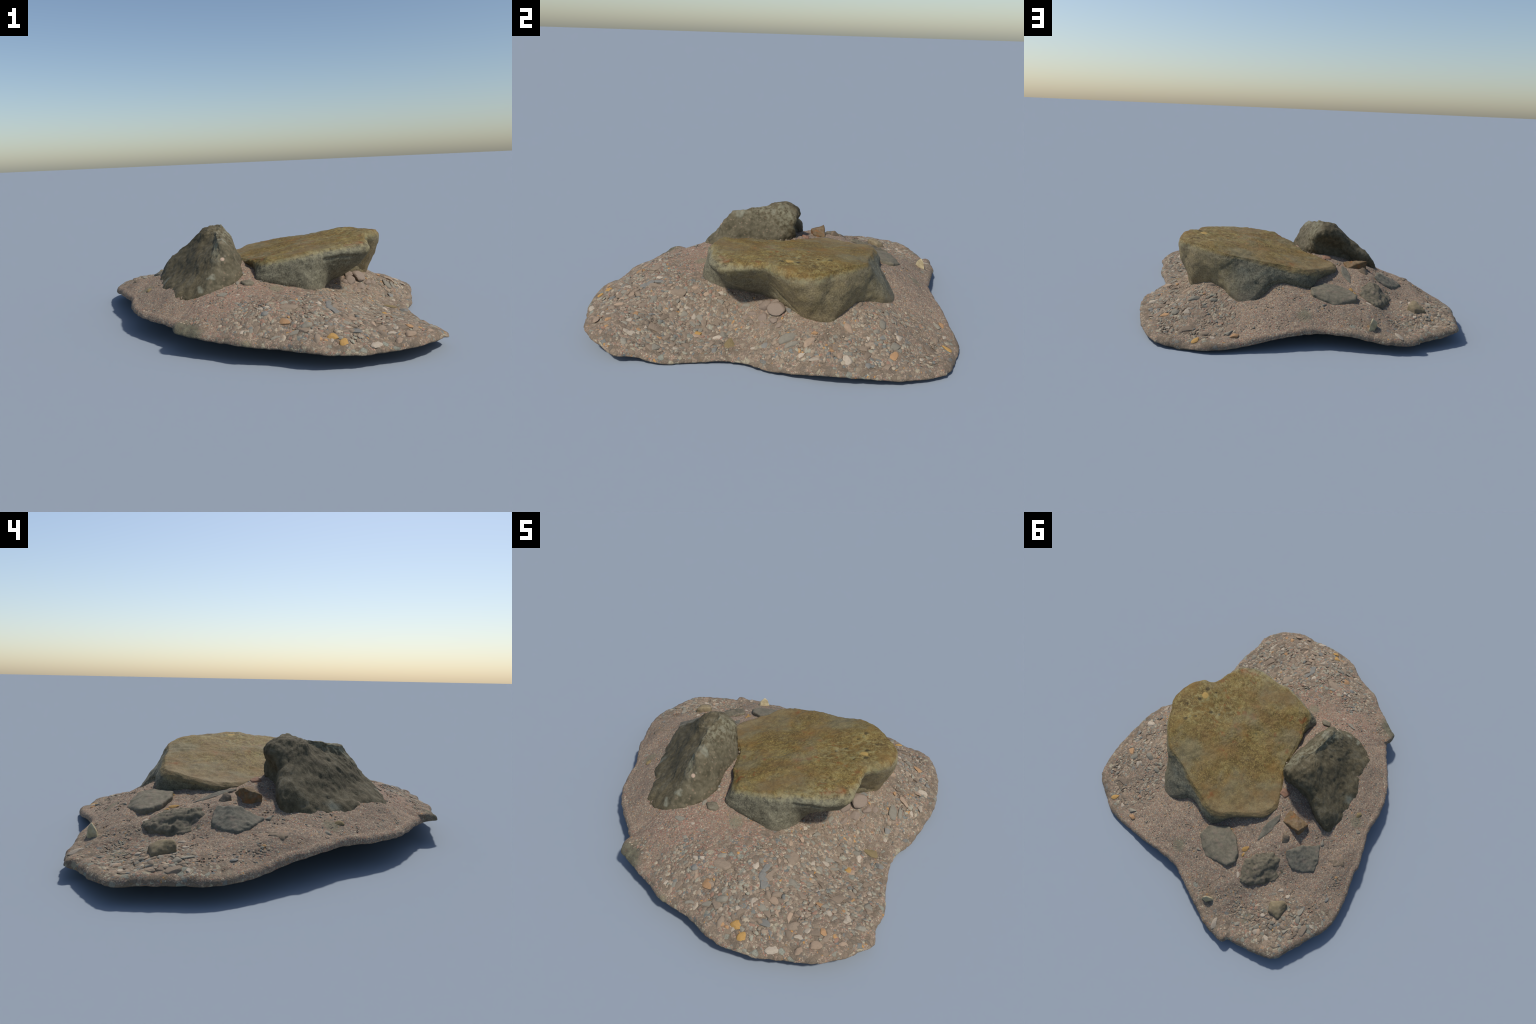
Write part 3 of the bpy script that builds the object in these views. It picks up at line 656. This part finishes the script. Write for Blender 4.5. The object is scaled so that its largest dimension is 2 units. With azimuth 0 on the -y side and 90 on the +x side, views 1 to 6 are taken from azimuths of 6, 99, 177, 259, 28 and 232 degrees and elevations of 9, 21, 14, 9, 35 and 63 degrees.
# the ones that can be recognised one by one
for kind, x, y, r, asp, rot in [
    ('orange', .225, -.805, .024, 1.5, 2.6), ('gold', .483, -.941, .021, 1.2, 1.0), ('gold', .44, -.915, .026, 1.3, .6), ('orange', .37, -.931, .020, 1.2, 0), ('orange', .405, -.935, .013, 1, 0),
    ('gold', .718, -.315, .022, 1.3, 1.2), ('orange', .705, -.646, .018, 1.1, 1), ('brown', .75, -.535, .036, 1.3, 1.9), ('brown', .496, -.484, .038, 1.3, .4),
    ('pale', .608, -.367, .018, 1.6, 1.4), ('pink', .772, -.834, .024, 1.3, .6), ('pale', .62, -.924, .027, 1.4, .2), ('moss', .767, -.142, .033, 1.4, 1.6), ('blue', .789, .033, .022, 1.3, 1.7),
    ('grey', .778, .146, .036, 1.4, .9), ('grey', .81, .17, .020, 2.0, .7), ('pale', .885, .286, .016, 2.0, 1.0), ('pink', .663, .428, .024, 1.7, 2.5), ('orange', .767, .656, .026, 1.4, .9),
    ('pale', .637, .678, .024, 1.2, .3), ('grey', .60, .598, .028, 1.4, .7), ('grey', .705, .665, .026, 1.4, .4), ('orange', .36, .915, .022, 1.3, .5), ('gold', .562, .924, .017, 1.8, 1.4),
    ('grey', -.135, .722, .012, 1.4, 0), ('pale', -.405, .629, .014, 1.9, 1.2), ('gold', -.32, .504, .016, 1.7, .5), ('gold', -.338, .536, .010, 1.5, 1.2), ('gold', -.175, .500, .009, 1.2, 0), ('pale', -.788, .727, .020, 1.4, .5),
    ('pale', -.529, .905, .018, 2.2, 1.2), ('brown', -.894, .534, .028, 1.4, .9), ('pale', -.91, .48, .015, 2.4, 1.8), ('grey', -.66, -.109, .017, 1.3, 0), ('moss', -.584, -.182, .020, 1.2, 0), ('grey', -.585, .124, .014, 1.7, 1),
    ('blue', -.538, .643, .012, 1.4, 1), ('pale', -.635, .485, .015, 1.6, .4), ('pale', -.693, .476, .014, 1.4, .4), ('blue', -.845, .31, .012, 1.5, .4), ('grey', -.096, -.557, .018, 1.8, .3),
    ('grey', -.013, -.636, .015, 1.4, .8), ('pale', .109, -.721, .014, 1.4, .1), ('blue', .128, -.763, .020, 1.2, 0), ('pale', .447, -.26, .017, 1.2, 0), ('pale', .503, -.246, .013, 1.3, .5),
    ('grey', -.035, -.42, .014, 1.6, 1.2), ('brown', .24, -.70, .036, 1.5, .2), ('grey', .22, -.66, .02, 1.5, .2), ('grey', .33, -.84, .024, 1.5, .6), ('grey', .27, -.88, .016, 1.8, .8), ('brown', .31, -.87, .026, 1.3, .2),
    ('grey', .19, -.9, .018, 1.5, .3), ('grey', .50, -.80, .022, 1.5, .3), ('pale', .41, -.85, .02, 1.3, .9), ('brown', .66, -.80, .028, 1.2, .3), ('pale', .70, -.83, .02, 1.6, .1), ('orange', .78, -.77, .02, 1.3, 1.5),
    ('pink', .87, -.77, .02, 1.2, 0), ('pink', .73, -.88, .026, 1.4, .4), ('blue', .42, -.62, .02, 1.6, .5), ('grey', .55, -.60, .022, 1.6, 2.2), ('grey', .61, -.55, .016, 1.8, 2.2), ('brown', .62, -.47, .026, 1.3, .4),
    ('grey', .62, -.33, .02, 1.7, 2.2), ('grey', .66, -.36, .015, 1.9, 2.2), ('pale', .57, -.42, .014, 1.3, 0), ('brown', .79, -.46, .022, 1.4, .6), ('orange', .80, -.60, .013, 1.8, 2.1), ('pale', .83, -.65, .014, 1.8, 2.2),
    ('pink', .80, .25, .024, 1.8, 1.2), ('pale', .86, .22, .016, 1.7, 1.3), ('orange', .74, .27, .014, 1.4, 0), ('pink', .84, .40, .02, 1.3, 1.4), ('pale', .85, .44, .026, 1.5, 1.2), ('orange', .82, .36, .012, 1.3, 0), ('blue', .86, .53, .018, 1.4, 0),
    ('pale', .70, .53, .016, 1.6, 1.2), ('grey', .66, .57, .018, 1.2, 0), ('blue', .68, .60, .014, 1.4, 0), ('brown', .62, .82, .03, 1.5, .6), ('brown', .52, .87, .024, 1.5, .6), ('grey', .39, .89, .02, 1.6, .9), ('pale', .47, .92, .016, 1.3, 0),
    ('grey', -.83, .62, .016, 1.4, 1), ('pale', -.68, .66, .014, 1.3, 0), ('pale', -.72, .75, .016, 1.4, .4), ('grey', -.62, .80, .018, 1.3, .9), ('pale', -.75, .70, .013, 1.5, .4), ('grey', -.77, .58, .016, 1.5, .4), ('brown', -.80, .61, .02, 1.5, .2)]:
    pebble(kind, x, y, r, asp, rot)

kinds = ['brown'] * 13 + ['grey'] * 7 + ['pale'] * 3 + ['pink'] * 3 + ['blue'] * 2
tries = 0
while count < 290 and tries < 60000:
    tries += 1
    x, y = rng.uniform(-1, 1), rng.uniform(-1, 1)
    if rng.uniform() > coarseness(x, y) ** 1.5 * 0.97 + 0.03 or not free(x, y): continue
    c = coarseness(x, y)
    pebble(kinds[int(rng.integers(len(kinds)))], x, y, rng.uniform(.009, .012) + .016 * c * rng.uniform() ** 1.6, rng.uniform(1.1, 1.7))

# grit too small to pick up singly: one joined mesh
def build_grit(n):
    base = []
    for s in range(5):
        bm = bmesh.new(); bmesh.ops.create_icosphere(bm, subdivisions=2, radius=1)
        V = np.array([(v.co * (1 + 0.3 * fnoise(v.co, 1.1, 2, s * 5.0)))[:] for v in bm.verts]); F = [[v.index for v in f.verts] for f in bm.faces]; bm.free()
        base.append((V, np.array(F)))
    pts = []; PB = np.array(PEB)
    while len(pts) < n:
        x, y = rng.uniform(-1, 1, 2000), rng.uniform(-1, 1, 2000)
        for a, b in zip(x, y):
            if rng.uniform() < 0.12 + 0.88 * coarseness(a, b) and free(a, b) and ((PB[:, 0] - a) ** 2 + (PB[:, 1] - b) ** 2 > PB[:, 2] ** 2).all(): pts.append((a, b))
            if len(pts) >= n: break
    pts = np.array(pts)
    z = height(pts[:, 0], pts[:, 1]); e = 0.012
    gx = (height(pts[:, 0] + e, pts[:, 1]) - z) / e; gy = (height(pts[:, 0], pts[:, 1] + e) - z) / e
    Vs, Fs, k = [], [], 0
    for i, (x, y) in enumerate(pts):
        V, F = base[i % 5]; c = coarseness(x, y)
        r = rng.uniform(.0025, .0045) + c * .0095 * rng.uniform(0, 1) ** 2.2
        a = rng.uniform(0, 6.28); ca, sa = math.cos(a), math.sin(a); asp = rng.uniform(1, 1.7)
        X = V[:, 0] * r * asp; Y = V[:, 1] * r
        px, py = X * ca - Y * sa, X * sa + Y * ca
        pz = V[:, 2] * min(r * 0.55, .0045) + px * gx[i] + py * gy[i] - 0.1 * r
        Vs.append(np.column_stack([px + x, py + y, pz + z[i]])); Fs.append(F + k); k += len(V)
    V = np.concatenate(Vs); F = np.concatenate(Fs)
    ob = mesh_object('grit', V, F.tolist(), M_grit, root)
    ob['kind'] = 'stuff'
    return ob
build_grit(9000)
bpy.context.view_layer.update()
